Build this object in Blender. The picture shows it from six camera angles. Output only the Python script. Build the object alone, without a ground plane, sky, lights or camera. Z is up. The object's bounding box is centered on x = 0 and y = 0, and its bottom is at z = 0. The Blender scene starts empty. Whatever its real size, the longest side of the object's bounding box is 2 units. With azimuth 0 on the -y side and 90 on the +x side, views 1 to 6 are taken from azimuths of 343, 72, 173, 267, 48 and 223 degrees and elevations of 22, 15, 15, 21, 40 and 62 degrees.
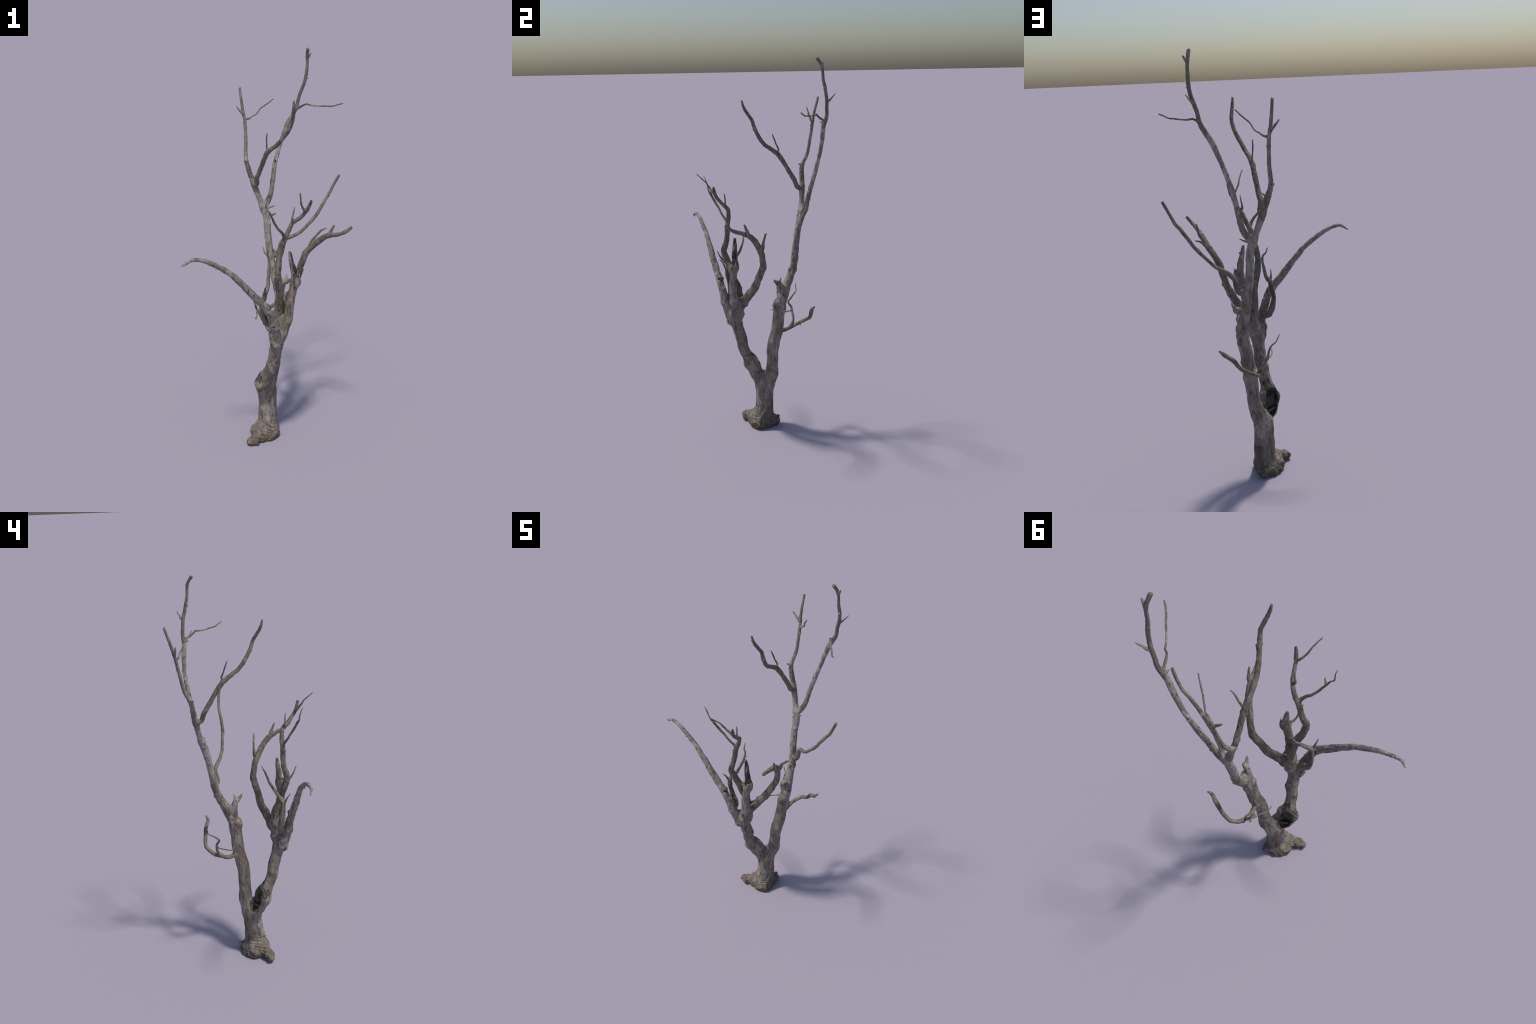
"""A weathered dead tree: a forked trunk with a burnt hollow, two leaning boughs,
broken branches and dry twigs.  The thick wood is one blended surface made from
branch spines (x, y, z, radius); the thin twigs are swept tubes."""
import bpy, math
import numpy as np

SEED = 7
VOXEL = 0.0019          # size of the surface sampling cells, metres

# --------------------------------------------------------------------------
# noise helpers
# --------------------------------------------------------------------------
_rng = np.random.default_rng(SEED)
_PERM = _rng.permutation(4096).astype(np.int64)
_GRAD = _rng.normal(size=(4096, 3))
_GRAD /= np.linalg.norm(_GRAD, axis=1)[:, None]


def noise3(p):
    """Gradient noise in about -1..1 for an (n, 3) array of points."""
    p = np.asarray(p, dtype=np.float64)
    i0 = np.floor(p).astype(np.int64)
    f = p - i0
    u = f * f * f * (f * (f * 6 - 15) + 10)
    out = np.zeros(len(p))
    for dx in (0, 1):
        for dy in (0, 1):
            for dz in (0, 1):
                h = _PERM[(i0[:, 0] + dx) & 4095]
                h = _PERM[(h + i0[:, 1] + dy) & 4095]
                h = _PERM[(h + i0[:, 2] + dz) & 4095]
                g = _GRAD[h]
                w = (u[:, 0] if dx else 1 - u[:, 0]) * (u[:, 1] if dy else 1 - u[:, 1]) \
                    * (u[:, 2] if dz else 1 - u[:, 2])
                out += w * (g[:, 0] * (f[:, 0] - dx) + g[:, 1] * (f[:, 1] - dy) + g[:, 2] * (f[:, 2] - dz))
    return out * 1.6


def smooth_step(a, b, x):
    t = np.clip((x - a) / (b - a), 0, 1)
    return t * t * (3 - 2 * t)


# --------------------------------------------------------------------------
# spines
# --------------------------------------------------------------------------
def spline(nodes, step=0.006):
    """Catmull-Rom curve through the nodes, evenly resampled; columns x y z r."""
    q = np.array(nodes, dtype=float)
    ext = np.vstack([2 * q[0] - q[1], q, 2 * q[-1] - q[-2]])
    ext[0, 3], ext[-1, 3] = q[0, 3], q[-1, 3]
    pts = []
    for i in range(1, len(ext) - 2):
        a, b, c, d = ext[i - 1], ext[i], ext[i + 1], ext[i + 2]
        t = np.linspace(0, 1, 24, endpoint=False)[:, None]
        pts.append(0.5 * (2 * b + (c - a) * t + (2 * a - 5 * b + 4 * c - d) * t ** 2
                          + (3 * b - a - 3 * c + d) * t ** 3))
    pts = np.vstack(pts + [q[-1:]])
    s = np.r_[0, np.cumsum(np.linalg.norm(np.diff(pts[:, :3], axis=0), axis=1))]
    n = max(4, int(round(s[-1] / step)))
    t = np.linspace(0, s[-1], n + 1)
    return np.stack([np.interp(t, s, pts[:, k]) for k in range(4)], 1)


THICK = []      # branches blended into the one wood surface
TWIGS = []      # swept tubes
BY_KEY = {}


def rooted(nodes, parent, sink):
    """Start the spine inside its parent so the two grow into each other."""
    q = np.array(nodes, dtype=float)
    if parent:
        axis = BY_KEY[parent]['spine']
        d = np.linalg.norm(axis[:, :3] - q[0, :3], axis=1)
        i = int(d.argmin())
        if d[i] > 0.3 * q[0, 3]:
            start = q[0].copy()
            start[:3] = q[0, :3] + (axis[i, :3] - q[0, :3]) * sink
            q = np.vstack([start, q])
    return q


def thick(key, part, parent, nodes, blend=0.012, flat=True, sink=0.8, flare=0.0, lump=1.0, owner=None):
    q = rooted(nodes, parent, sink)
    sp = spline(q)
    arc = np.r_[0, np.cumsum(np.linalg.norm(np.diff(sp[:, :3], axis=0), axis=1))]
    sp[:, 3] *= 1 + flare * np.exp(-arc / (2.2 * sp[0, 3] + 1e-6))
    sp[:, 3] = np.maximum(sp[:, 3] * 0.97 - 0.0005, 0.0012)     # bark relief adds the rest
    b = dict(key=key, part=part, parent=parent, spine=sp, blend=blend, flat=flat, arc=arc, lump=lump,
             owner=owner or key, id=len(THICK))
    THICK.append(b)
    BY_KEY[key] = b


def twig(key, parent, nodes, flare=0.5):
    q = rooted(nodes, parent, 0.6)
    sp = spline(q, 0.005)
    sp[:, 3] = np.maximum(sp[:, 3] * 0.97 - 0.0003, 0.0011)
    b = dict(key=key, parent=parent, spine=sp, flare=flare)
    TWIGS.append(b)
    BY_KEY[key] = b


# the trunk core: height, centre x, centre y, half width x, half width y
TRUNK = [
    (-0.02, 0.040, -0.020, 0.050, 0.058), (0.000, 0.041, -0.020, 0.055, 0.065),
    (0.030, 0.045, -0.020, 0.059, 0.069), (0.060, 0.049, -0.020, 0.054, 0.059),
    (0.090, 0.050, -0.016, 0.051, 0.052), (0.130, 0.050, -0.010, 0.048, 0.049),
    (0.170, 0.048, -0.007, 0.047, 0.047), (0.210, 0.046, -0.005, 0.047, 0.048),
    (0.245, 0.046, -0.004, 0.047, 0.053), (0.270, 0.046, -0.006, 0.045, 0.054),
    (0.288, 0.046, -0.007, 0.041, 0.047), (0.306, 0.044, -0.009, 0.031, 0.034), (0.326, 0.040, -0.010, 0.013, 0.015),
]

thick('stem', 'bough', None, [(0.052, 0.008, 0.250, 0.034)] + [
    (0.072, 0.026, 0.312, 0.0374), (0.086, 0.028, 0.362, 0.0332), (0.093, 0.029, 0.414, 0.0319),
    (0.097, 0.029, 0.465, 0.0320), (0.102, 0.035, 0.514, 0.0335), (0.107, 0.047, 0.560, 0.0326),
    (0.110, 0.054, 0.606, 0.0314), (0.115, 0.058, 0.652, 0.0304), (0.123, 0.061, 0.699, 0.0306),
    (0.130, 0.068, 0.745, 0.0292), (0.130, 0.083, 0.790, 0.0271), (0.122, 0.102, 0.835, 0.0251),
    (0.114, 0.124, 0.879, 0.0216), (0.108, 0.143, 0.924, 0.0194), (0.101, 0.157, 0.972, 0.0187),
    (0.095, 0.163, 1.018, 0.0184), (0.090, 0.171, 1.062, 0.0180), (0.088, 0.178, 1.104, 0.0177),
    (0.086, 0.186, 1.145, 0.0176), (0.083, 0.195, 1.185, 0.0181), (0.070, 0.206, 1.224, 0.0176),
    (0.056, 0.216, 1.262, 0.0145), (0.042, 0.223, 1.299, 0.0145), (0.028, 0.229, 1.337, 0.0150),
    (0.015, 0.235, 1.375, 0.0135), (0.002, 0.238, 1.410, 0.0126), (-0.008, 0.241, 1.443, 0.0118),
    (-0.011, 0.252, 1.473, 0.0107), (-0.008, 0.268, 1.503, 0.0098), (-0.004, 0.278, 1.540, 0.0091),
    (-0.004, 0.285, 1.580, 0.0090), (-0.005, 0.293, 1.620, 0.0088), (-0.006, 0.300, 1.659, 0.0085),
    (-0.013, 0.308, 1.696, 0.0080), (-0.016, 0.318, 1.734, 0.0075), (-0.019, 0.329, 1.771, 0.0070),
    (-0.021, 0.340, 1.808, 0.0066),
], blend=0.020, flat=True)
thick('under', 'bough', None, [
    (0.050, -0.018, 0.275, 0.0360), (0.019, -0.068, 0.363, 0.0337), (0.013, -0.081, 0.397, 0.0327),
    (0.022, -0.103, 0.447, 0.0297), (0.029, -0.118, 0.483, 0.0297), (0.034, -0.126, 0.518, 0.0296),
    (0.038, -0.133, 0.543, 0.0300), (0.040, -0.137, 0.557, 0.0304), (0.041, -0.145, 0.592, 0.0306),
    (0.045, -0.154, 0.636, 0.0301), (0.055, -0.161, 0.669, 0.0291), (0.066, -0.167, 0.698, 0.0268),
    (0.073, -0.172, 0.729, 0.0250), (0.083, -0.177, 0.762, 0.0242), (0.087, -0.178, 0.795, 0.0228),
    (0.090, -0.181, 0.827, 0.0215), (0.093, -0.182, 0.860, 0.0212), (0.098, -0.182, 0.891, 0.0196),
    (0.104, -0.182, 0.920, 0.0203), (0.109, -0.182, 0.945, 0.0210), (0.120, -0.178, 0.981, 0.0207),
], blend=0.020, flat=True)
thick('strip', 'bough', None, [
    (0.128, 0.049, 0.745, 0.016), (0.122, 0.046, 0.700, 0.018), (0.116, 0.042, 0.645, 0.018),
    (0.111, 0.037, 0.595, 0.018), (0.107, 0.027, 0.550, 0.019), (0.103, 0.017, 0.505, 0.019),
    (0.100, 0.012, 0.460, 0.016), (0.096, 0.011, 0.410, 0.016), (0.088, 0.010, 0.355, 0.016),
    (0.078, 0.006, 0.315, 0.014), (0.070, 0.004, 0.285, 0.010),
], blend=0.006, flat=False, owner='stem')
thick('reach', 'branch', 'stem', [
    (0.086, 0.214, 1.234, 0.0148), (0.110, 0.222, 1.272, 0.0132), (0.121, 0.229, 1.311, 0.0122),
    (0.128, 0.237, 1.349, 0.0119), (0.135, 0.246, 1.388, 0.0117), (0.143, 0.255, 1.427, 0.0115),
    (0.152, 0.260, 1.462, 0.0114), (0.164, 0.266, 1.501, 0.0108), (0.174, 0.270, 1.534, 0.0107),
    (0.184, 0.272, 1.564, 0.0105), (0.198, 0.272, 1.599, 0.0107), (0.212, 0.270, 1.637, 0.0119),
    (0.237, 0.265, 1.682, 0.0119), (0.254, 0.270, 1.713, 0.0103), (0.261, 0.271, 1.736, 0.0096),
    (0.265, 0.268, 1.764, 0.0091), (0.276, 0.265, 1.798, 0.0092), (0.286, 0.256, 1.832, 0.0088),
    (0.290, 0.248, 1.866, 0.0086), (0.290, 0.239, 1.902, 0.0077), (0.290, 0.236, 1.936, 0.0075),
    (0.286, 0.231, 1.967, 0.0073), (0.280, 0.210, 1.999, 0.0067),
], blend=0.016)
thick('crook', 'branch', 'stem', [
    (0.033, 0.202, 1.349, 0.0133), (0.029, 0.187, 1.386, 0.0119), (0.033, 0.169, 1.413, 0.0122),
    (0.035, 0.153, 1.438, 0.0118), (0.039, 0.137, 1.464, 0.0117), (0.041, 0.120, 1.489, 0.0123),
    (0.044, 0.105, 1.510, 0.0123), (0.045, 0.090, 1.530, 0.0133), (0.051, 0.066, 1.548, 0.0116),
    (0.060, 0.035, 1.568, 0.0105), (0.070, 0.009, 1.587, 0.0102), (0.082, -0.015, 1.613, 0.0101),
    (0.094, -0.031, 1.638, 0.0099), (0.104, -0.045, 1.661, 0.0097), (0.111, -0.057, 1.686, 0.0097),
    (0.115, -0.067, 1.713, 0.0088), (0.111, -0.085, 1.740, 0.0087), (0.105, -0.103, 1.772, 0.0078),
    (0.101, -0.112, 1.806, 0.0052),
], blend=0.014)
thick('side', 'branch', 'stem', [
    (0.141, 0.145, 0.989, 0.0159), (0.154, 0.151, 1.039, 0.0114), (0.168, 0.144, 1.060, 0.0118),
    (0.189, 0.134, 1.074, 0.0105), (0.210, 0.124, 1.085, 0.0097), (0.229, 0.118, 1.096, 0.0092),
    (0.246, 0.111, 1.111, 0.0084), (0.270, 0.107, 1.135, 0.0086), (0.293, 0.105, 1.161, 0.0090),
    (0.316, 0.102, 1.187, 0.0092), (0.328, 0.101, 1.204, 0.0092), (0.335, 0.102, 1.217, 0.0091),
    (0.345, 0.104, 1.233, 0.0088), (0.360, 0.106, 1.256, 0.0086), (0.374, 0.110, 1.279, 0.0085),
    (0.392, 0.115, 1.302, 0.0082), (0.403, 0.114, 1.327, 0.0079), (0.414, 0.113, 1.350, 0.0075),
    (0.425, 0.110, 1.374, 0.0080), (0.437, 0.105, 1.396, 0.0070),
], blend=0.014)
thick('lean', 'branch', None, [(0.040, -0.165, 0.632, 0.019)] + [
    (0.031, -0.189, 0.673, 0.0221), (0.011, -0.204, 0.744, 0.0221), (-0.001, -0.210, 0.784, 0.0211),
    (-0.011, -0.214, 0.809, 0.0197), (-0.018, -0.218, 0.827, 0.0196),
    (-0.023, -0.219, 0.838, 0.0191), (-0.031, -0.220, 0.849, 0.0187),
    (-0.042, -0.222, 0.866, 0.0191), (-0.062, -0.226, 0.892, 0.0185),
    (-0.085, -0.228, 0.917, 0.0190), (-0.101, -0.230, 0.936, 0.0174),
    (-0.115, -0.232, 0.953, 0.0180), (-0.134, -0.234, 0.974, 0.0168),
    (-0.160, -0.236, 1.005, 0.0152), (-0.185, -0.238, 1.032, 0.0147),
    (-0.206, -0.241, 1.056, 0.0132), (-0.230, -0.242, 1.077, 0.0127),
    (-0.254, -0.244, 1.095, 0.0126), (-0.279, -0.246, 1.112, 0.0114),
    (-0.310, -0.250, 1.131, 0.0111), (-0.342, -0.252, 1.148, 0.0101),
    (-0.374, -0.256, 1.158, 0.0092), (-0.402, -0.262, 1.160, 0.0086),
    (-0.421, -0.267, 1.151, 0.0072), (-0.442, -0.259, 1.137, 0.0047),
], blend=0.012, flat=False)
thick('rise', 'branch', 'under', [
    (0.054, -0.135, 0.770, 0.0217), (0.054, -0.141, 0.804, 0.0191), (0.052, -0.148, 0.841, 0.0204),
    (0.047, -0.162, 0.879, 0.0173), (0.042, -0.173, 0.924, 0.0183), (0.025, -0.190, 0.978, 0.0177),
    (0.020, -0.201, 1.008, 0.0165), (0.019, -0.204, 1.020, 0.0161), (0.018, -0.204, 1.025, 0.0158),
    (0.017, -0.207, 1.038, 0.0154), (0.021, -0.201, 1.062, 0.0149), (0.027, -0.192, 1.095, 0.0144),
    (0.035, -0.189, 1.131, 0.0135), (0.043, -0.190, 1.166, 0.0131), (0.051, -0.190, 1.190, 0.0129),
    (0.059, -0.189, 1.209, 0.0120), (0.068, -0.189, 1.228, 0.0115), (0.076, -0.191, 1.249, 0.0108),
    (0.083, -0.194, 1.268, 0.0104), (0.095, -0.207, 1.284, 0.0100), (0.107, -0.226, 1.301, 0.0096),
    (0.117, -0.247, 1.324, 0.0093), (0.121, -0.259, 1.340, 0.0091), (0.128, -0.266, 1.352, 0.0092),
    (0.133, -0.273, 1.372, 0.0084), (0.140, -0.278, 1.396, 0.0067),
], blend=0.014, sink=0.5)
thick('hook', 'branch', 'under', [
    (0.086, -0.125, 0.768, 0.0230), (0.126, -0.083, 0.837, 0.0198), (0.137, -0.076, 0.857, 0.0206),
    (0.143, -0.073, 0.869, 0.0199), (0.147, -0.070, 0.878, 0.0191), (0.154, -0.067, 0.891, 0.0188),
    (0.165, -0.061, 0.914, 0.0187), (0.181, -0.051, 0.953, 0.0177), (0.189, -0.045, 0.979, 0.0166),
    (0.199, -0.051, 1.019, 0.0156), (0.208, -0.060, 1.055, 0.0158), (0.219, -0.071, 1.079, 0.0157),
    (0.230, -0.082, 1.097, 0.0157), (0.240, -0.092, 1.113, 0.0157), (0.252, -0.105, 1.130, 0.0157),
    (0.263, -0.121, 1.149, 0.0140), (0.274, -0.142, 1.168, 0.0138), (0.285, -0.174, 1.184, 0.0119),
    (0.296, -0.205, 1.196, 0.0101), (0.308, -0.231, 1.209, 0.0096), (0.324, -0.254, 1.226, 0.0091),
    (0.346, -0.271, 1.252, 0.0074),
], blend=0.012, sink=0.6)
thick('hook_butt', 'branch', None, [(0.090, -0.117, 0.785, 0.021), (0.080, -0.118, 0.758, 0.0205), (0.079, -0.121, 0.744, 0.018)],
      blend=0.006, owner='hook')
thick('curl', 'branch', 'lean', [
    (-0.006, -0.173, 0.756, 0.0184), (-0.024, -0.165, 0.774, 0.0170),
    (-0.035, -0.163, 0.793, 0.0147), (-0.046, -0.166, 0.838, 0.0120),
    (-0.043, -0.172, 0.869, 0.0120), (-0.038, -0.177, 0.893, 0.0127),
    (-0.036, -0.179, 0.910, 0.0118), (-0.033, -0.180, 0.925, 0.0115),
    (-0.019, -0.165, 0.943, 0.0105), (-0.011, -0.153, 0.960, 0.0096),
    (-0.006, -0.139, 0.983, 0.0087), (-0.002, -0.128, 1.002, 0.0080), (0.001, -0.118, 1.018, 0.0074),
    (0.006, -0.107, 1.046, 0.0065), (0.003, -0.095, 1.077, 0.0051), (-0.010, -0.090, 1.091, 0.0048),
    (-0.017, -0.078, 1.118, 0.0033),
], blend=0.012, flat=False, sink=0.5)
thick('low', 'branch', 'stem', [
    (0.083, 0.102, 0.573, 0.0114), (0.079, 0.138, 0.581, 0.0104), (0.078, 0.159, 0.589, 0.0109),
    (0.078, 0.172, 0.594, 0.0107), (0.082, 0.186, 0.601, 0.0103), (0.087, 0.198, 0.609, 0.0103),
    (0.094, 0.207, 0.616, 0.0104), (0.102, 0.216, 0.623, 0.0109), (0.113, 0.224, 0.632, 0.0105),
    (0.139, 0.226, 0.646, 0.0105), (0.160, 0.224, 0.664, 0.0102), (0.171, 0.223, 0.678, 0.0104),
    (0.183, 0.221, 0.695, 0.0105), (0.199, 0.216, 0.708, 0.0105), (0.226, 0.207, 0.725, 0.0098),
    (0.237, 0.212, 0.738, 0.0061), (0.242, 0.216, 0.745, 0.0051),
], blend=0.012, flat=False)
thick('snag', 'stub', 'stem', [
    (0.141, 0.063, 0.784, 0.0199), (0.125, 0.066, 0.822, 0.0198), (0.137, 0.057, 0.863, 0.0159),
    (0.159, 0.042, 0.872, 0.0125),
], blend=0.010, sink=0.7)
thick('snag_horn', 'stub', 'snag', [(0.150, 0.050, 0.862, 0.011), (0.164, 0.026, 0.884, 0.0075), (0.170, 0.016, 0.897, 0.0025)],
      blend=0.008, flat=False, owner='snag')
thick('snag_spur', 'stub', 'snag', [(0.152, 0.052, 0.862, 0.010), (0.156, 0.058, 0.884, 0.006), (0.158, 0.062, 0.904, 0.002)],
      blend=0.008, flat=False, owner='snag')
thick('spike', 'splinter', 'under', [(0.114, -0.176, 0.990, 0.0170), (0.106, -0.173, 1.030, 0.0150), (0.096, -0.167, 1.072, 0.0125), (0.088, -0.164, 1.116, 0.0075)], blend=0.010)
# ragged rim of the snapped-off bough: angle, height, thickness
RIM = [(0.3, 0.020, 0.0065), (1.3, 0.014, 0.0075), (2.3, 0.012, 0.0070), (3.1, 0.026, 0.0060), (3.9, 0.014, 0.0075), (4.7, 0.022, 0.0060), (5.5, 0.010, 0.0075)]
for _k, (_a, _h, _r) in enumerate(RIM):
    _c = np.array([0.1165 + 0.0195 * math.cos(_a), -0.1815 + 0.0195 * math.sin(_a)])
    _o = np.array([math.cos(_a), math.sin(_a)])
    thick('rim%d' % _k, 'bough', None, [(*(_c - 0.002 * _o), 0.968, _r), (*_c, 0.985, _r * 0.85), (*(_c + 0.004 * _o), 0.988 + _h, 0.0012)],
          blend=0.004, flat=False, owner='under')
thick('knob', 'stub', 'stem', [
    (-0.011, 0.247, 1.464, 0.0084), (-0.023, 0.230, 1.462, 0.0050), (-0.026, 0.229, 1.462, 0.0047),
], blend=0.010)
thick('peg', 'stub', 'stem', [
    (-0.015, 0.301, 1.685, 0.0069), (-0.036, 0.296, 1.707, 0.0056), (-0.045, 0.295, 1.717, 0.0043),
    (-0.050, 0.293, 1.724, 0.0041),
], blend=0.008)
thick('nub', 'stub', 'hook', [
    (0.290, -0.151, 1.184, 0.0095), (0.297, -0.163, 1.211, 0.0070), (0.303, -0.173, 1.234, 0.0046),
], blend=0.010)
thick('tooth', 'stub', 'reach', [
    (0.291, 0.234, 1.958, 0.0055), (0.297, 0.232, 1.964, 0.0052), (0.304, 0.231, 1.978, 0.0035),
], blend=0.008)
BY_KEY['tooth']['spine'][:, 3] *= 1.25
BY_KEY['reach']['spine'][-8:, 3] *= np.linspace(1.0, 1.3, 8)

twig('t_crook', 'crook', [
    (0.047, 0.093, 1.552, 0.0044), (0.042, 0.084, 1.579, 0.0039), (0.039, 0.074, 1.606, 0.0035),
    (0.037, 0.064, 1.632, 0.0027),
])
twig('t_reach', 'reach', [
    (0.281, 0.275, 1.801, 0.0048), (0.291, 0.283, 1.814, 0.0041), (0.299, 0.290, 1.825, 0.0031),
    (0.306, 0.295, 1.834, 0.0019),
])
twig('t_reach_long', 'reach', [
    (0.251, 0.256, 1.708, 0.0060), (0.268, 0.219, 1.730, 0.0055), (0.278, 0.213, 1.735, 0.0047),
    (0.281, 0.211, 1.736, 0.0045), (0.284, 0.209, 1.738, 0.0044), (0.307, 0.184, 1.734, 0.0038),
    (0.327, 0.164, 1.735, 0.0039), (0.344, 0.147, 1.736, 0.0041), (0.360, 0.131, 1.738, 0.0043),
    (0.376, 0.114, 1.739, 0.0042), (0.391, 0.100, 1.745, 0.0040), (0.406, 0.087, 1.752, 0.0039),
    (0.420, 0.077, 1.757, 0.0031),
])
twig('t_top', 'stem', [
    (0.013, 0.288, 1.663, 0.0054), (0.028, 0.282, 1.674, 0.0043), (0.042, 0.279, 1.682, 0.0039),
    (0.052, 0.270, 1.696, 0.0037), (0.059, 0.266, 1.707, 0.0036), (0.066, 0.259, 1.718, 0.0037),
    (0.083, 0.245, 1.734, 0.0036), (0.098, 0.235, 1.748, 0.0034), (0.108, 0.228, 1.758, 0.0029),
    (0.116, 0.222, 1.766, 0.0025),
])
twig('t_rise_small', 'rise', [
    (0.080, -0.206, 1.288, 0.0054), (0.082, -0.207, 1.312, 0.0044), (0.084, -0.209, 1.333, 0.0037),
    (0.087, -0.211, 1.351, 0.0023),
])
twig('t_rise_tip', 'rise', [
    (0.111, -0.265, 1.352, 0.0057), (0.102, -0.273, 1.364, 0.0056), (0.095, -0.280, 1.375, 0.0051),
    (0.090, -0.284, 1.383, 0.0049), (0.086, -0.290, 1.393, 0.0046), (0.082, -0.297, 1.406, 0.0039),
    (0.075, -0.313, 1.425, 0.0037), (0.066, -0.330, 1.442, 0.0032), (0.060, -0.342, 1.454, 0.0025),
])
twig('t_rise_side', 'rise', [
    (0.046, -0.199, 1.209, 0.0071), (0.038, -0.207, 1.222, 0.0066), (0.026, -0.214, 1.237, 0.0063),
    (0.014, -0.218, 1.249, 0.0063), (0.002, -0.221, 1.261, 0.0061), (-0.012, -0.231, 1.284, 0.0061),
    (-0.023, -0.240, 1.303, 0.0063), (-0.032, -0.247, 1.320, 0.0053),
    (-0.040, -0.253, 1.335, 0.0052), (-0.050, -0.262, 1.353, 0.0037),
    (-0.067, -0.262, 1.377, 0.0036), (-0.064, -0.270, 1.401, 0.0026),
    (-0.065, -0.276, 1.414, 0.0017), (-0.065, -0.279, 1.423, 0.0016),
])
twig('t_rise_stub', 't_rise_side', [
    (-0.037, -0.252, 1.332, 0.0055), (-0.028, -0.259, 1.340, 0.0040),
    (-0.021, -0.265, 1.346, 0.0034),
])
twig('t_hook', 'hook', [
    (0.225, -0.060, 1.084, 0.0098), (0.239, -0.057, 1.120, 0.0066), (0.264, -0.058, 1.148, 0.0064),
    (0.287, -0.061, 1.172, 0.0052), (0.311, -0.062, 1.179, 0.0034),
])
twig('t_curl', 'curl', [
    (-0.037, -0.188, 0.924, 0.0058), (-0.042, -0.198, 0.949, 0.0045),
    (-0.043, -0.215, 0.972, 0.0027),
])
twig('t_low', 'low', [
    (0.074, 0.145, 0.591, 0.0090), (0.069, 0.155, 0.605, 0.0086), (0.061, 0.162, 0.619, 0.0083),
    (0.050, 0.165, 0.638, 0.0079), (0.035, 0.164, 0.664, 0.0069), (0.028, 0.165, 0.679, 0.0066),
    (0.024, 0.157, 0.693, 0.0059), (0.017, 0.149, 0.708, 0.0052), (0.013, 0.166, 0.726, 0.0044),
    (0.004, 0.186, 0.744, 0.0040), (-0.006, 0.204, 0.761, 0.0034), (-0.015, 0.206, 0.778, 0.0031),
    (-0.023, 0.207, 0.797, 0.0021),
])
twig('t_low_thin', 't_low', [
    (0.027, 0.149, 0.657, 0.0038), (0.019, 0.116, 0.651, 0.0036), (0.013, 0.107, 0.652, 0.0035),
    (0.001, 0.085, 0.657, 0.0032), (0.000, 0.055, 0.669, 0.0020),
], flare=0.2)
twig('t_under', 'under', [
    (0.095, -0.213, 0.985, 0.0060), (0.089, -0.238, 1.015, 0.0048), (0.104, -0.262, 1.060, 0.0028),
])



def spur(parent, tip, r):
    """A short snapped-off thorn of wood standing on its parent branch."""
    axis = BY_KEY[parent]['spine'][:, :3]
    tip = np.array(tip)
    a = axis[np.linalg.norm(axis - tip, axis=1).argmin()]
    twig('spur_%s_%d' % (parent, len(TWIGS)), None, [(*(a + (tip - a) * f), r * g) for f, g in ((0.2, 1.5), (0.6, 1.0), (1.0, 0.55))], 0.0)


for _parent, _tip, _r in (
        ('stem', (0.125, 0.192, 1.232), 0.0042), ('stem', (0.126, 0.130, 1.013), 0.0025), ('rise', (0.035, -0.207, 1.172), 0.0035),
        ('lean', (-0.289, -0.256, 1.103), 0.0045), ('low', (0.088, 0.198, 0.588), 0.0035), ('low', (0.217, 0.199, 0.720), 0.0030),
        ('curl', (0.024, -0.101, 1.065), 0.0028), ('reach', (0.300, 0.237, 1.858), 0.0045), ('reach', (0.240, 0.245, 1.699), 0.0050)):
    spur(_parent, _tip, _r)

# roots, swellings and knobs around the foot: chains of (x, y, z, r)
ROOTS = [
    [(0.020, -0.040, 0.050, 0.034), (-0.020, -0.068, 0.034, 0.026), (-0.046, -0.083, 0.021, 0.021), (-0.066, -0.089, 0.016, 0.019)],
    [(-0.050, -0.086, 0.030, 0.014), (-0.064, -0.094, 0.026, 0.012)],
    [(0.062, 0.026, 0.020, 0.030), (0.068, 0.050, 0.021, 0.020), (0.062, 0.062, 0.034, 0.010), (0.058, 0.068, 0.041, 0.006)],
    [(0.026, -0.004, 0.050, 0.038), (-0.008, -0.012, 0.024, 0.037)],
    [(0.066, -0.034, 0.024, 0.036), (0.048, -0.056, 0.022, 0.032)],
    [(0.012, -0.050, 0.024, 0.037), (0.012, 0.020, 0.020, 0.032)],
]
# the west wall of the hollow
WALL = [(-0.018, -0.076, 0.360, 0.022), (-0.010, -0.060, 0.328, 0.022), (0.004, -0.044, 0.296, 0.028)]
# swollen lips around the hollow and burls on the boughs: x, y, z, r, blend
SWELLINGS = [
    (-0.014, -0.072, 0.364, 0.026, 0.024), (0.034, -0.056, 0.372, 0.029, 0.024),
    (0.010, -0.070, 0.398, 0.028, 0.024),
    (0.116, -0.182, 0.962, 0.0235, 0.016),
    (0.060, -0.150, 0.690, 0.032, 0.020), (0.066, -0.146, 0.735, 0.029, 0.018), (0.138, 0.074, 0.830, 0.018, 0.015),
    (0.020, -0.172, 0.692, 0.027, 0.016), (0.024, -0.168, 0.655, 0.027, 0.018), (0.030, -0.184, 0.645, 0.024, 0.012),
    (0.134, 0.050, 0.752, 0.024, 0.012), (0.128, 0.042, 0.735, 0.018, 0.010),
]
# scooped-out wood: centre, half sizes along (across, out, along), long axis
HOLLOW_AXIS = np.array([-0.10, -0.37, 0.92])
HOLLOW_OUT = np.array([-0.52, 0.74, 0.42])
HOLLOW = dict(centre=np.array([0.003, -0.037, 0.355]), size=(0.034, 0.030, 0.071))


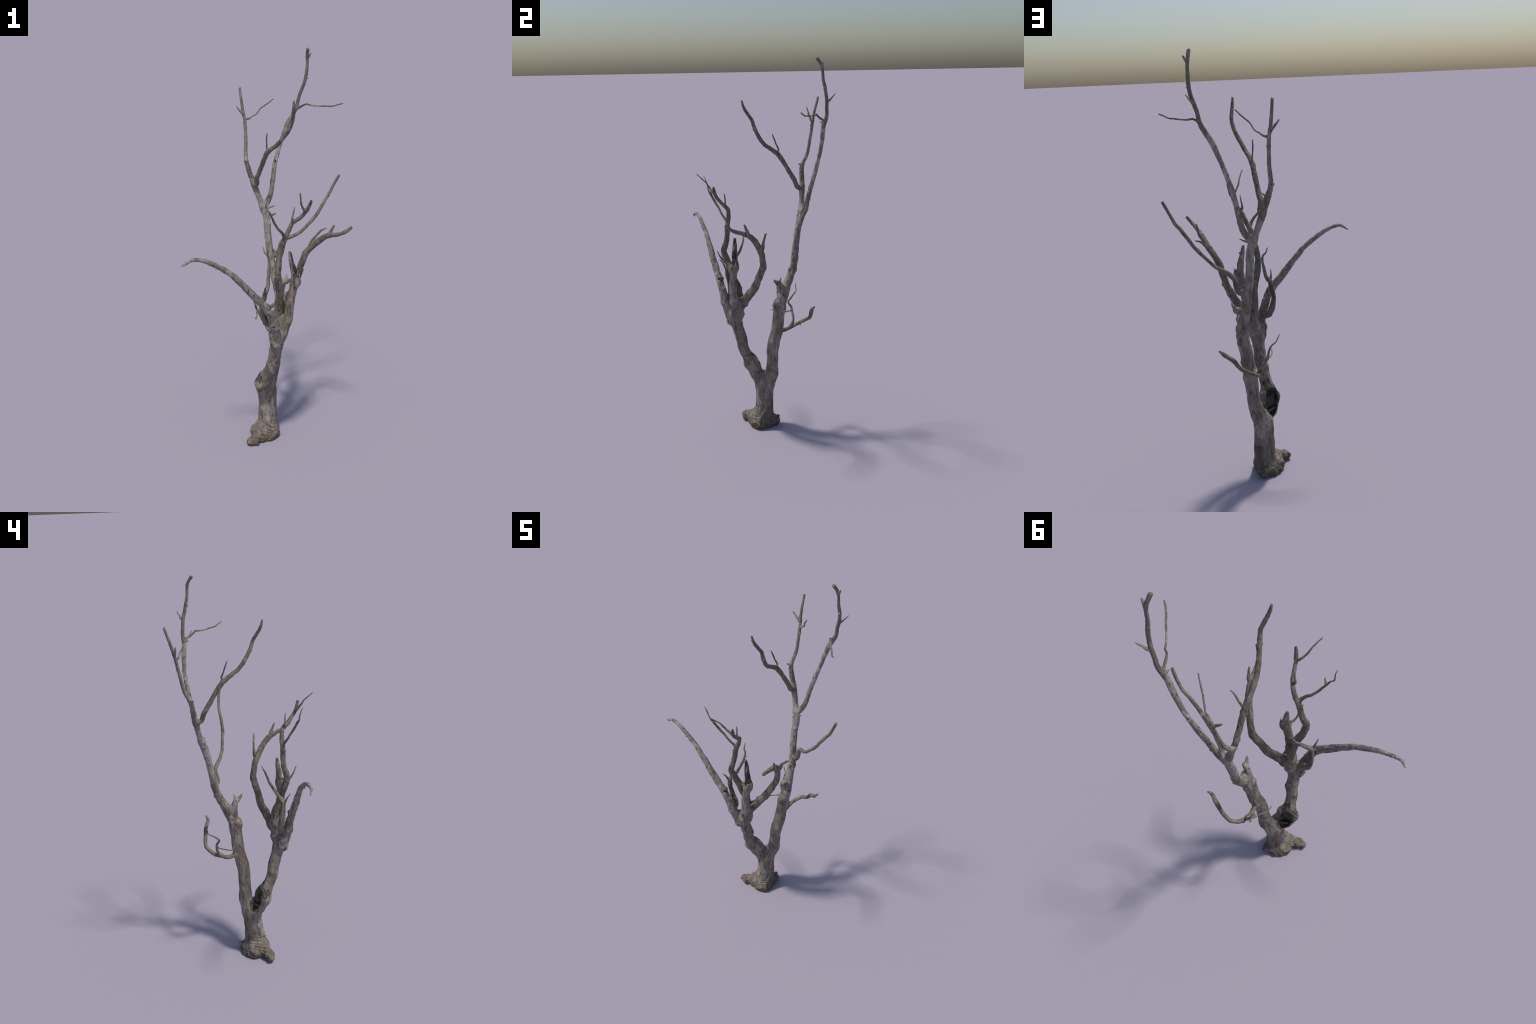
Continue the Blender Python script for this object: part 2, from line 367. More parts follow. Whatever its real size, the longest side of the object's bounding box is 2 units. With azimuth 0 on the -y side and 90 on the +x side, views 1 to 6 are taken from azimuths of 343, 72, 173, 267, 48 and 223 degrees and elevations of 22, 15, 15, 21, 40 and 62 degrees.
# rotten pits: x, y, z, radius
PITS = [(0.1165, -0.1830, 0.994, 0.0150)]


def ellipsoid(p):
    w = HOLLOW_AXIS / np.linalg.norm(HOLLOW_AXIS)
    v = HOLLOW_OUT - w * (HOLLOW_OUT @ w)
    v /= np.linalg.norm(v)
    u = np.cross(v, w)
    q = p - HOLLOW['centre']
    k = np.stack([q @ u / HOLLOW['size'][0], q @ v / HOLLOW['size'][1], q @ w / HOLLOW['size'][2]], -1)
    return (np.linalg.norm(k, axis=-1) - 1) * min(HOLLOW['size'])


def smin(a, b, k):
    h = np.maximum(k - np.abs(a - b), 0) / k
    return np.minimum(a, b) - h * h * k * 0.25


def smax(a, b, k):
    return -smin(-a, -b, k)


# --------------------------------------------------------------------------
# the blended wood surface: signed distance, sampled in thin slabs
# --------------------------------------------------------------------------
ORIGIN = np.array([-0.56, -0.46, -0.03])
TRUNK_ID, ROOT_ID, LIP_ID = 100, 101, 102


def seg_field(shape, base, segs, pad):
    """Distance to a chain of tapered capsules on the slab grid (and its box)."""
    r = segs[:, 3].max() + pad
    lo = np.floor((segs[:, :3].min(0) - r - ORIGIN) / VOXEL).astype(int) - base
    hi = np.ceil((segs[:, :3].max(0) + r - ORIGIN) / VOXEL).astype(int) - base + 1
    lo, hi = np.maximum(lo, 0), np.minimum(hi, shape)
    if np.any(hi - lo < 1):
        return None
    d = np.full(hi - lo, 1.0, dtype=np.float32)
    for a, b in zip(segs[:-1], segs[1:]):
        rr = max(a[3], b[3]) + pad
        l2 = np.maximum(np.floor((np.minimum(a, b)[:3] - rr - ORIGIN) / VOXEL).astype(int) - base, lo)
        h2 = np.minimum(np.ceil((np.maximum(a, b)[:3] + rr - ORIGIN) / VOXEL).astype(int) - base + 1, hi)
        if np.any(h2 - l2 < 1):
            continue
        ax = [ORIGIN[k] + VOXEL * (np.arange(l2[k], h2[k]) + base[k]) for k in range(3)]
        ab = b[:3] - a[:3]
        L = ab @ ab + 1e-12
        X, Y, Z = ax[0][:, None, None] - a[0], ax[1][None, :, None] - a[1], ax[2][None, None, :] - a[2]
        t = np.clip((X * ab[0] + Y * ab[1] + Z * ab[2]) / L, 0, 1)
        dd = np.sqrt((X - t * ab[0]) ** 2 + (Y - t * ab[1]) ** 2 + (Z - t * ab[2]) ** 2) - (a[3] + t * (b[3] - a[3]))
        view = d[tuple(slice(l2[k] - lo[k], h2[k] - lo[k]) for k in range(3))]
        np.minimum(view, dd, out=view)
    return lo, hi, d


def build_wood():
    chains = []
    for b in THICK:
        chains.append((b['spine'], b['blend'], b['id'], b['flat']))
    for r in ROOTS:
        chains.append((spline(r, 0.012) if len(r) > 2 else np.array(r), 0.022, ROOT_ID, False))
    chains.append((spline(WALL, 0.012), 0.020, LIP_ID, False))
    for x, y, z, r, k in SWELLINGS:
        chains.append((np.array([[x, y, z, r], [x, y, z + 0.001, r]]), k, LIP_ID, False))
    PAD = 0.034
    top = max(c[0][:, 2].max() for c in chains) + 0.02
    NZ = int((top - ORIGIN[2]) / VOXEL) + 2
    SL = 40
    tr = np.array(TRUNK)
    keys, verts, ids, quads = [], [], [], []
    BIG = np.int64(4096)
    for k0 in range(1, NZ, SL):
        k1 = min(k0 + SL, NZ)
        z0, z1 = ORIGIN[2] + VOXEL * (k0 - 1), ORIGIN[2] + VOXEL * k1
        act = []
        for sp, blend, bid, flat in chains:
            m = (sp[:, 2] + sp[:, 3] + PAD > z0) & (sp[:, 2] - sp[:, 3] - PAD < z1)
            if not m.any():
                continue
            idx = np.where(m)[0]
            for run in np.split(idx, np.where(np.diff(idx) > 2)[0] + 1):
                lo, hi = max(run[0] - 1, 0), min(run[-1] + 2, len(sp))
                if hi - lo >= 2:
                    act.append((sp[lo:hi], blend, bid, flat and hi == len(sp), sp))
        if not act:
            continue
        allp = np.vstack([a[0] for a in act])
        mn = np.floor((allp[:, :2] - allp[:, 3:4] - 0.02 - ORIGIN[:2]).min(0) / VOXEL).astype(int)
        mx = np.ceil((allp[:, :2] + allp[:, 3:4] + 0.02 - ORIGIN[:2]).max(0) / VOXEL).astype(int)
        if z0 < 0.37:
            mn = np.minimum(mn, np.floor((np.array([-0.05, -0.12]) - ORIGIN[:2]) / VOXEL).astype(int))
            mx = np.maximum(mx, np.ceil((np.array([0.15, 0.12]) - ORIGIN[:2]) / VOXEL).astype(int))
        base = np.array([mn[0], mn[1], k0 - 1])
        shape = np.array([mx[0] - mn[0], mx[1] - mn[1], k1 - k0 + 2])
        D = np.full(shape, 1.0, dtype=np.float32)
        I = np.zeros(shape, dtype=np.int16)
        gx = ORIGIN[0] + VOXEL * (np.arange(shape[0]) + base[0])
        gy = ORIGIN[1] + VOXEL * (np.arange(shape[1]) + base[1])
        gz = ORIGIN[2] + VOXEL * (np.arange(shape[2]) + base[2])
        if z0 < 0.37:
            cx, cy, rx, ry = [np.interp(gz, tr[:, 0], tr[:, k])[None, None, :] for k in (1, 2, 3, 4)]
            q = np.sqrt(((gx[:, None, None] - cx) / rx) ** 2 + ((gy[None, :, None] - cy) / ry) ** 2)
            d = (q - 1) * np.minimum(rx, ry)
            d = np.where(gz[None, None, :] > 0.332, 1.0, d)
            D = d.astype(np.float32)
            I[:] = TRUNK_ID
        for segs, blend, bid, flat, sp in act:
            f = seg_field(shape, base, segs, PAD)
            if f is None:
                continue
            lo, hi, d = f
            sl = tuple(slice(lo[k], hi[k]) for k in range(3))
            if flat:
                e = sp[-1]
                t = sp[-1, :3] - sp[-3, :3]
                t = t / np.linalg.norm(t) + np.array([0.25, -0.15, 0.2]) * (1 if bid % 2 else -1)
                t /= np.linalg.norm(t)
                pl = ((gx[lo[0]:hi[0]][:, None, None] - e[0]) * t[0] + (gy[lo[1]:hi[1]][None, :, None] - e[1]) * t[1]
                      + (gz[lo[2]:hi[2]][None, None, :] - e[2]) * t[2]) - 0.15 * e[3]
                near = (gx[lo[0]:hi[0]][:, None, None] - e[0]) ** 2 + (gy[lo[1]:hi[1]][None, :, None] - e[1]) ** 2 \
                    + (gz[lo[2]:hi[2]][None, None, :] - e[2]) ** 2 < (3 * e[3]) ** 2
                d = np.where(near, np.maximum(d, pl), d)
            cur = D[sl]
            I[sl] = np.where(d < cur, bid, I[sl])
            D[sl] = smin(cur, d, blend)
        if z0 < 0.46 and z1 > 0.25:
            P = np.stack(np.meshgrid(gx, gy, gz, indexing='ij'), -1)
            E = ellipsoid(P)
            near = np.abs(E) < 0.03
            E[near] += 0.0045 * noise3(P[near] / 0.022) + 0.002 * noise3(P[near] / 0.009)
            D = smax(D, -E, 0.004).astype(np.float32)
        for cx, cy, cz, cr in PITS:
            if z0 < cz + cr + 0.01 and z1 > cz - cr - 0.01:
                dist = np.sqrt((gx[:, None, None] - cx) ** 2 + (gy[None, :, None] - cy) ** 2 + ((gz[None, None, :] - cz) * 0.6) ** 2) - cr
                D = smax(D, -dist, 0.003).astype(np.float32)
        D = np.maximum(D, -gz[None, None, :]).astype(np.float32)
        S = D < 0
        if not S.any():
            continue
        n = np.array(shape) - 1
        cnt = np.zeros(n, dtype=np.int8)
        for c in range(8):
            o = ((c >> 2) & 1, (c >> 1) & 1, c & 1)
            cnt += S[o[0]:o[0] + n[0], o[1]:o[1] + n[1], o[2]:o[2] + n[2]]
        ci = np.argwhere((cnt > 0) & (cnt < 8))
        val = np.stack([D[ci[:, 0] + (c >> 2 & 1), ci[:, 1] + (c >> 1 & 1), ci[:, 2] + (c & 1)] for c in range(8)], 1)
        pos = np.zeros((len(ci), 3))
        num = np.zeros(len(ci))
        corner = np.array([((c >> 2) & 1, (c >> 1) & 1, c & 1) for c in range(8)], float)
        for a in range(8):
            for bit in (1, 2, 4):
                if a & bit:
                    continue
                b = a | bit
                m = (val[:, a] < 0) != (val[:, b] < 0)
                t = np.where(m, val[:, a] / np.where(m, val[:, a] - val[:, b], 1), 0)
                pos += np.where(m[:, None], corner[a] + t[:, None] * (corner[b] - corner[a]), 0)
                num += m
        gi = ci + base
        verts.append(ORIGIN + VOXEL * (gi + pos / num[:, None]))
        key = (gi[:, 0] * BIG + gi[:, 1]) * BIG + gi[:, 2]
        keys.append(key)
        ids.append(I[ci[:, 0], ci[:, 1], ci[:, 2]])
        # quads around every edge whose ends differ
        for axis in range(3):
            a1, a2 = (axis + 1) % 3, (axis + 2) % 3
            sa = [slice(None)] * 3
            sb = [slice(None)] * 3
            sa[axis], sb[axis] = slice(0, -1), slice(1, None)
            A, B = S[tuple(sa)], S[tuple(sb)]
            e = np.argwhere(A != B)
            flip = A[e[:, 0], e[:, 1], e[:, 2]]
            ok = (e[:, 2] >= 1) & (e[:, 2] < 1 + (k1 - k0)) & (e[:, a1] >= 1) & (e[:, a2] >= 1)
            e, flip = e[ok] + base, flip[ok]
            corners = []
            for o1, o2 in ((1, 1), (0, 1), (0, 0), (1, 0)):
                q = e.copy()
                q[:, a1] -= o1
                q[:, a2] -= o2
                corners.append((q[:, 0] * BIG + q[:, 1]) * BIG + q[:, 2])
            Q = np.stack(corners, 1)
            Q[~flip] = Q[~flip][:, ::-1]
            quads.append(Q)
    keys, verts, ids = np.concatenate(keys), np.vstack(verts), np.concatenate(ids)
    uk, first = np.unique(keys, return_index=True)
    verts, ids = verts[first], ids[first]
    quads = np.vstack(quads)
    qi = np.searchsorted(uk, quads)
    qi = np.minimum(qi, len(uk) - 1)
    good = (uk[qi] == quads).all(1)
    return verts, ids, qi[good]


def vertex_normals(v, q):
    n = np.cross(v[q[:, 2]] - v[q[:, 0]], v[q[:, 3]] - v[q[:, 1]])
    out = np.zeros_like(v)
    for k in range(3):
        out[:, k] = sum(np.bincount(q[:, c], n[:, k], len(v)) for c in range(4))
    return out / (np.linalg.norm(out, axis=1)[:, None] + 1e-12)


def relax(v, q, amount, times):
    deg = np.zeros(len(v))
    for c in range(4):
        deg += np.bincount(q[:, c], None, len(v)) * 2
    for _ in range(times):
        acc = np.zeros_like(v)
        for c in range(4):
            for o in (1, 3):
                w = v[q[:, (c + o) % 4]]
                for k in range(3):
                    acc[:, k] += np.bincount(q[:, c], w[:, k], len(v))
        v = v + amount * (acc / np.maximum(deg, 1)[:, None] - v)
    return v


def ease_borders(d, q, own, reach=5, times=16):
    """Let the relief of neighbouring branches run into each other where they meet."""
    near = np.zeros(len(d), bool)
    mixed = (own[q] != own[q][:, :1]).any(1)
    near[q[mixed].ravel()] = True
    for _ in range(reach):
        near[q[near[q].any(1)].ravel()] = True
    for _ in range(times):
        m = d[q].mean(1)
        acc = sum(np.bincount(q[:, c], m, len(d)) for c in range(4))
        cnt = sum(np.bincount(q[:, c], None, len(d)) for c in range(4))
        d = np.where(near, acc / np.maximum(cnt, 1), d)
    return d


def nearest_on_spines(v, ids):
    """Arc length, angle, radius and owner id of every wood vertex."""
    from mathutils import kdtree
    axis, tan, ref, rad, arc, own = [], [], [], [], [], []
    trunk_spine = np.array([[np.interp(z, [t[0] for t in TRUNK], [t[k] for t in TRUNK]) for k in (1, 2)] + [z, 0.05]
                            for z in np.arange(0, 0.31, 0.006)])
    for b in THICK + [dict(spine=trunk_spine, id=TRUNK_ID)]:
        sp = b['spine']
        t = np.gradient(sp[:, :3], axis=0)
        t /= np.linalg.norm(t, axis=1)[:, None] + 1e-12
        r = np.cross(t[0], [0.3, 0.9, 0.2])
        rs = []
        for k in range(len(sp)):
            r = r - t[k] * (r @ t[k])
            r /= np.linalg.norm(r)
            rs.append(r)
        axis.append(sp[:, :3]); tan.append(t); ref.append(np.array(rs)); rad.append(sp[:, 3])
        arc.append(np.arange(len(sp)) * 0.006); own.append(np.full(len(sp), b['id']))
    axis, tan, ref = np.vstack(axis), np.vstack(tan), np.vstack(ref)
    rad, arc, own = np.concatenate(rad), np.concatenate(arc), np.concatenate(own)
    at = np.zeros(len(v), int)
    vid = np.where(ids == ROOT_ID, TRUNK_ID, ids)
    for i in np.unique(own):
        sel = np.where(vid == i)[0]
        cand = np.where(own == i)[0]
        for c in range(0, len(sel), 4000):
            s = sel[c:c + 4000]
            d = ((v[s][:, None] - axis[cand][None]) ** 2).sum(-1)
            at[s] = cand[d.argmin(1)]
    sel = np.where(vid == LIP_ID)[0]
    for c in range(0, len(sel), 4000):
        s = sel[c:c + 4000]
        d = np.sqrt(((v[s][:, None] - axis[None]) ** 2).sum(-1)) - rad[None]
        at[s] = d.argmin(1)
    q = v - axis[at]
    s = arc[at] + (q * tan[at]).sum(1)
    x = (q * ref[at]).sum(1)
    y = (q * np.cross(tan[at], ref[at])).sum(1)
    return s, np.arctan2(y, x), rad[at], own[at]


def weather(v, n, s, th, r, own):
    """Relief of old wood: lumps, long grain ridges, cracks, knots, base wrinkles."""
    off = own * 7.31
    c, sn = np.cos(th), np.sin(th)
    lump = noise3(np.stack([c * 0.9 + off, sn * 0.9, s / (r * 2.6 + 0.010)], 1))
    mid = noise3(np.stack([c * 2.0 + off, sn * 2.0 + 5, s / (r * 1.0 + 0.006)], 1))
    grain = noise3(np.stack([c * 4.0 + off, sn * 4.0, s / 0.045], 1))
    fine = noise3(np.stack([c * 8 + off, sn * 8 + 9, s / 0.022], 1))
    d = r * (0.11 * lump + 0.065 * mid) + np.minimum(r, 0.014) * (0.055 * grain + 0.028 * fine)
    # drying cracks that open along the grain in places
    crack = noise3(np.stack([c * 2.6 + off + 3, sn * 2.6, s / 0.08], 1))
    gate = smooth_step(0.12, 0.40, noise3(np.stack([c * 0.8 + off + 8, sn * 0.8, s / 0.12], 1)))
    d -= np.minimum(r * 0.18, 0.0030) * np.exp(-(crack / 0.06) ** 2) * gate
    # peeled plates: the surface steps where the outer layer has come off
    plate = noise3(np.stack([c * 1.3 + off + 11, sn * 1.3, s / 0.07], 1)) + 0.25 * grain
    d += np.minimum(r * 0.06, 0.0012) * smooth_step(-0.04, 0.04, plate)
    d += 0.0003 * noise3(v / 0.0055)
    # knots and little broken twig scars
    rng = np.random.default_rng(SEED + 5)
    for b in THICK:
        sel = np.where(own == b['id'])[0]
        if not len(sel) or b['owner'] != b['key'] or b['part'] == 'splinter':
            continue
        length = b['arc'][-1]
        for _ in range(int(length / 0.045) + 1):
            s0, t0 = rng.uniform(0.06, 0.97) * length, rng.uniform(-math.pi, math.pi)
            size, high = rng.uniform(0.28, 0.6), rng.choice([-0.14, 0.12, 0.2, 0.3])
            dt = np.abs((th[sel] - t0 + math.pi) % (2 * math.pi) - math.pi)
            g = ((s[sel] - s0) / (size * r[sel] + 0.002)) ** 2 + (dt / (size + 0.1)) ** 2
            d[sel] += high * np.minimum(r[sel], 0.018) * np.exp(-g)
    # rumpled folds on the west and south flank of the foot
    low = smooth_step(0.025, 0.05, v[:, 2]) * (1 - smooth_step(0.085, 0.15, v[:, 2]))
    face = smooth_step(-0.3, 0.5, n @ np.array([-0.75, -0.66, 0.1]))
    warp = noise3(v / np.array([0.05, 0.05, 0.03]))
    tilt = v[:, 2] + 0.30 * (v[:, 0] - 0.04) - 0.22 * v[:, 1] + 0.011 * warp
    fold = np.sin(tilt / 0.0027) + 0.6 * np.sin(tilt / 0.0044 + 1.3)
    patch = smooth_step(-0.6, 0.1, noise3(v / 0.03 + 2.7))
    d += low * face * patch * 0.0022 * fold
    foot = 1 - smooth_step(0.03, 0.075, v[:, 2])
    d += foot * (0.0095 * noise3(v / 0.026) + 0.0022 * noise3(v / 0.010 + 4)) * smooth_step(0.0, 0.006, v[:, 2])
    return d


# --------------------------------------------------------------------------
# materials
# --------------------------------------------------------------------------
def node(nt, kind, x=0, y=0, **kw):
    n = nt.nodes.new(kind)
    n.location = (x, y)
    for k, val in kw.items():
        setattr(n, k, val)
    return n


def ramp(nt, stops):
    n = node(nt, 'ShaderNodeValToRGB')
    el = n.color_ramp.elements
    while len(el) < len(stops):
        el.new(0.5)
    for e, (p, c) in zip(el, stops):
        e.position = p
        e.color = (*c, 1) if len(c) == 3 else c
    return n


def tex(nt, coord, scale, stretch=(1, 1, 1), detail=4, rough=0.6, offset=0.0, distortion=0.0):
    m = node(nt, 'ShaderNodeMapping')
    m.inputs['Scale'].default_value = stretch
    m.inputs['Location'].default_value = (offset, offset * 1.7, offset * 0.6)
    nt.links.new(coord, m.inputs['Vector'])
    t = node(nt, 'ShaderNodeTexNoise')
    t.inputs['Scale'].default_value = scale
    t.inputs['Detail'].default_value = detail
    t.inputs['Roughness'].default_value = rough
    t.inputs['Distortion'].default_value = distortion
    nt.links.new(m.outputs[0], t.inputs['Vector'])
    return t.outputs['Fac']


def mask(nt, fac, lo, hi):
    n = node(nt, 'ShaderNodeMapRange')
    n.inputs['From Min'].default_value = lo
    n.inputs['From Max'].default_value = hi
    nt.links.new(fac, n.inputs['Value'])
    return n.outputs[0]


def times(nt, a, b):
    n = node(nt, 'ShaderNodeMath', operation='MULTIPLY')
    for k, x in enumerate((a, b)):
        if isinstance(x, (int, float)):
            n.inputs[k].default_value = x
        else:
            nt.links.new(x, n.inputs[k])
    return n.outputs[0]


def mix(nt, fac, a, b, mode='MIX'):
    n = node(nt, 'ShaderNodeMix', data_type='RGBA', blend_type=mode)
    if isinstance(fac, (int, float)):
        n.inputs[0].default_value = fac
    else:
        nt.links.new(fac, n.inputs[0])
    for k, x in ((6, a), (7, b)):
        if isinstance(x, tuple):
            n.inputs[k].default_value = (*x, 1)
        else:
            nt.links.new(x, n.inputs[k])
    return n.outputs[2]


def ball_mask(nt, pos, centre, inner, outer):
    """1 inside a ball around a place on the tree, fading to 0."""
    d = node(nt, 'ShaderNodeVectorMath', operation='DISTANCE')
    nt.links.new(pos, d.inputs[0])
    d.inputs[1].default_value = centre
    return mask(nt, d.outputs['Value'], outer, inner)


def wood_material(name, base, pale, brown, dark, brown_amount=0.6, pale_amount=0.6, fleck=0.8, char=None, patches=()):
    """Silvered dead wood: grey ground, long brown stains, pale worn patches, dark flecks."""
    m = bpy.data.materials.new(name)
    m.use_nodes = True
    nt = m.node_tree
    nt.nodes.clear()
    out = node(nt, 'ShaderNodeOutputMaterial')
    bsdf = node(nt, 'ShaderNodeBsdfPrincipled')
    nt.links.new(bsdf.outputs[0], out.inputs[0])
    co = node(nt, 'ShaderNodeTexCoord').outputs['Object']
    ground = ramp(nt, [(0.32, tuple(0.62 * x for x in base)), (0.50, base), (0.68, tuple(0.5 * (x + y) for x, y in zip(base, pale)))])
    nt.links.new(tex(nt, co, 42, (1, 1, 0.3), 5, 0.6, 4.0, 0.5), ground.inputs[0])
    col = ground.outputs[0]
    stain = tex(nt, co, 22, (1, 1, 0.34), 5, 0.62, 1.0, 0.6)
    col = mix(nt, times(nt, mask(nt, stain, 0.45, 0.56), brown_amount), col, brown)
    worn = tex(nt, co, 22, (1, 1, 0.42), 4, 0.55, 7.0, 0.8)
    col = mix(nt, times(nt, mask(nt, worn, 0.53, 0.63), pale_amount), col, pale)
    # fine pale fibres, dark seams along the grain, dark flecks and knot holes
    fibre = tex(nt, co, 170, (1, 1, 0.10), 4, 0.7, 2.0, 0.5)
    col = mix(nt, times(nt, mask(nt, fibre, 0.52, 0.72), 0.25), col, pale)
    seam = tex(nt, co, 70, (1, 1, 0.16), 3, 0.55, 9.0, 0.9)
    col = mix(nt, times(nt, mask(nt, seam, 0.59, 0.68), fleck), col, dark)
    spot = tex(nt, co, 62, (1, 1, 0.5), 3, 0.55, 13.0, 0.4)
    col = mix(nt, times(nt, mask(nt, spot, 0.63, 0.69), min(1, fleck * 1.1)), col, tuple(0.6 * x for x in dark))
    knot = tex(nt, co, 26, (1, 1, 0.55), 3, 0.5, 33.0, 0.3)
    col = mix(nt, times(nt, mask(nt, knot, 0.645, 0.70), 0.75), col, tuple(0.75 * (0.6 * x + 0.4 * y) for x, y in zip(brown, dark)))
    for centre, inner, outer, amount, tone in patches:
        rag = node(nt, 'ShaderNodeMath', operation='ADD')
        nt.links.new(ball_mask(nt, co, centre, inner, outer), rag.inputs[0])
        nt.links.new(mask(nt, tex(nt, co, 30, (1, 1, 0.4), 5, 0.65, 27.0), 0.25, 0.75), rag.inputs[1])
        speckled = mix(nt, mask(nt, tex(nt, co, 80, (1, 1, 0.3), 5, 0.7, 29.0), 0.35, 0.7), tuple(0.55 * x for x in tone), tuple(1.35 * x for x in tone))
        col = mix(nt, times(nt, mask(nt, rag.outputs[0], 0.72, 0.98), amount), col, speckled)
    if char:
        for centre, inner, outer, amount in char:
            near = ball_mask(nt, co, centre, inner, outer)
            rag = node(nt, 'ShaderNodeMath', operation='ADD')
            nt.links.new(near, rag.inputs[0])
            nt.links.new(mask(nt, tex(nt, co, 55, (1, 1, 0.5), 5, 0.65, 21.0), 0.25, 0.75), rag.inputs[1])
            soot = mix(nt, mask(nt, tex(nt, co, 90, (1, 1, 0.3), 5, 0.7, 23.0), 0.45, 0.75), (0.024, 0.024, 0.023), (0.13, 0.125, 0.11))
            col = mix(nt, times(nt, mask(nt, rag.outputs[0], 0.78, 0.95), amount), col, soot)
    nt.links.new(col, bsdf.inputs['Base Color'])
    bsdf.inputs['Roughness'].default_value = 0.82
    bsdf.inputs['Specular IOR Level'].default_value = 0.3
    bump = node(nt, 'ShaderNodeBump')
    bump.inputs['Strength'].default_value = 0.4
    bump.inputs['Distance'].default_value = 0.003
    nt.links.new(tex(nt, co, 150, (1, 1, 0.18), 6, 0.7, 5.0, 0.5), bump.inputs['Height'])
    nt.links.new(bump.outputs[0], bsdf.inputs['Normal'])
    return m, nt, co, col, bsdf


BURN = [((-0.006, -0.062, 0.385), 0.012, 0.055, 0.9), ((0.020, -0.050, 0.435), 0.004, 0.040, 0.85)]


def trunk_material(*tones):
    m, nt, co, col, bsdf = wood_material('trunk_wood', *tones, 0.72, 0.52, 0.68, BURN, [((0.075, 0.195, 1.20), 0.03, 0.16, 0.75, (0.34, 0.325, 0.29))])
    xyz = node(nt, 'ShaderNodeSeparateXYZ')
    nt.links.new(co, xyz.inputs[0])
    # a sheet of darker outer bark left on the east side, ending in a slanted torn edge
    slant = node(nt, 'ShaderNodeVectorMath', operation='DOT_PRODUCT')
    nt.links.new(co, slant.inputs[0])
    slant.inputs[1].default_value = (0.0, 1.35, -1.0)
    low = times(nt, mask(nt, slant.outputs['Value'], -0.142, -0.132), mask(nt, xyz.outputs['Z'], 0.162, 0.152))
    sheet = times(nt, low, mask(nt, xyz.outputs['X'], 0.058, 0.066))
    bark = ramp(nt, [(0.35, (0.045, 0.036, 0.031)), (0.55, (0.135, 0.108, 0.088)), (0.72, (0.21, 0.18, 0.155))])
    nt.links.new(tex(nt, co, 110, (1, 1, 0.14), 5, 0.65, 17.0, 0.4), bark.inputs[0])
    col = mix(nt, times(nt, sheet, 0.85), col, bark.outputs[0])
    # earth and moss stains at the foot, where the tree stood in the ground
    edge = node(nt, 'ShaderNodeMath', operation='MULTIPLY_ADD')
    nt.links.new(tex(nt, co, 40, (1, 1, 1), 5, 0.65, 3.0), edge.inputs[0])
    edge.inputs[1].default_value = 0.10
    nt.links.new(xyz.outputs['Z'], edge.inputs[2])
    foot = mask(nt, edge.outputs[0], 0.118, 0.080)
    soil = ramp(nt, [(0.36, (0.042, 0.031, 0.022)), (0.48, (0.125, 0.096, 0.066)), (0.60, (0.175, 0.148, 0.106)), (0.74, (0.36, 0.325, 0.265))])
    nt.links.new(tex(nt, co, 75, (1, 1, 1), 6, 0.72, 6.0), soil.inputs[0])
    col = mix(nt, times(nt, foot, 0.85), col, soil.outputs[0])
    nt.links.new(col, bsdf.inputs['Base Color'])
    return m


def char_material():
    m, nt, co, col, bsdf = wood_material('charred_wood', (0.048, 0.045, 0.040), (0.17, 0.158, 0.135), (0.048, 0.040, 0.033),
                                         (0.010, 0.010, 0.010), 0.4, 0.6, 0.8)
    rot = ball_mask(nt, co, (0.014, -0.004, 0.290), 0.008, 0.026)
    col = mix(nt, times(nt, rot, mask(nt, tex(nt, co, 80, (1, 1, 1), 4, 0.6, 31.0), 0.35, 0.5)), col, (0.165, 0.098, 0.056))
    nt.links.new(col, bsdf.inputs['Base Color'])
    return m


def splinter_material(base, pale, brown, dark):
    """Grey outside, burnt black on the inner east side."""
    m, nt, co, col, bsdf = wood_material('splinter_wood', base, pale, brown, dark, 0.4, 0.5, 0.7)
    side = node(nt, 'ShaderNodeVectorMath', operation='DOT_PRODUCT')
    nt.links.new(co, side.inputs[0])
    side.inputs[1].default_value = (0.80, -0.60, 0.235)
    soot = mask(nt, side.outputs['Value'], 0.4325, 0.4365)
    col = mix(nt, times(nt, soot, mask(nt, tex(nt, co, 70, (1, 1, 0.3), 4, 0.6, 3.0), 0.34, 0.46)), col, (0.034, 0.034, 0.033))
    nt.links.new(col, bsdf.inputs['Base Color'])
    return m


# --------------------------------------------------------------------------
# assembly
# --------------------------------------------------------------------------
def add_object(name, mesh, parent=None):
    ob = bpy.data.objects.new(name, mesh)
    bpy.context.scene.collection.objects.link(ob)
    if parent:
        ob.parent = parent
    return ob


def mesh_from(name, v, faces, normals=None, material=None):
    me = bpy.data.meshes.new(name)
    me.vertices.add(len(v))
    me.vertices.foreach_set('co', np.asarray(v, np.float32).ravel())
    faces = np.asarray(faces, np.int32)
    me.loops.add(faces.size)
    me.loops.foreach_set('vertex_index', faces.ravel())
    me.polygons.add(len(faces))
    me.polygons.foreach_set('loop_start', np.arange(len(faces), dtype=np.int32) * faces.shape[1])
    me.update(calc_edges=True)
    me.validate()
    me.polygons.foreach_set('use_smooth', np.ones(len(me.polygons), bool))
    if normals is not None and len(me.vertices) == len(v):
        me.normals_split_custom_set_from_vertices(normals.astype(float).tolist())
    if material:
        me.materials.append(material)
    return me


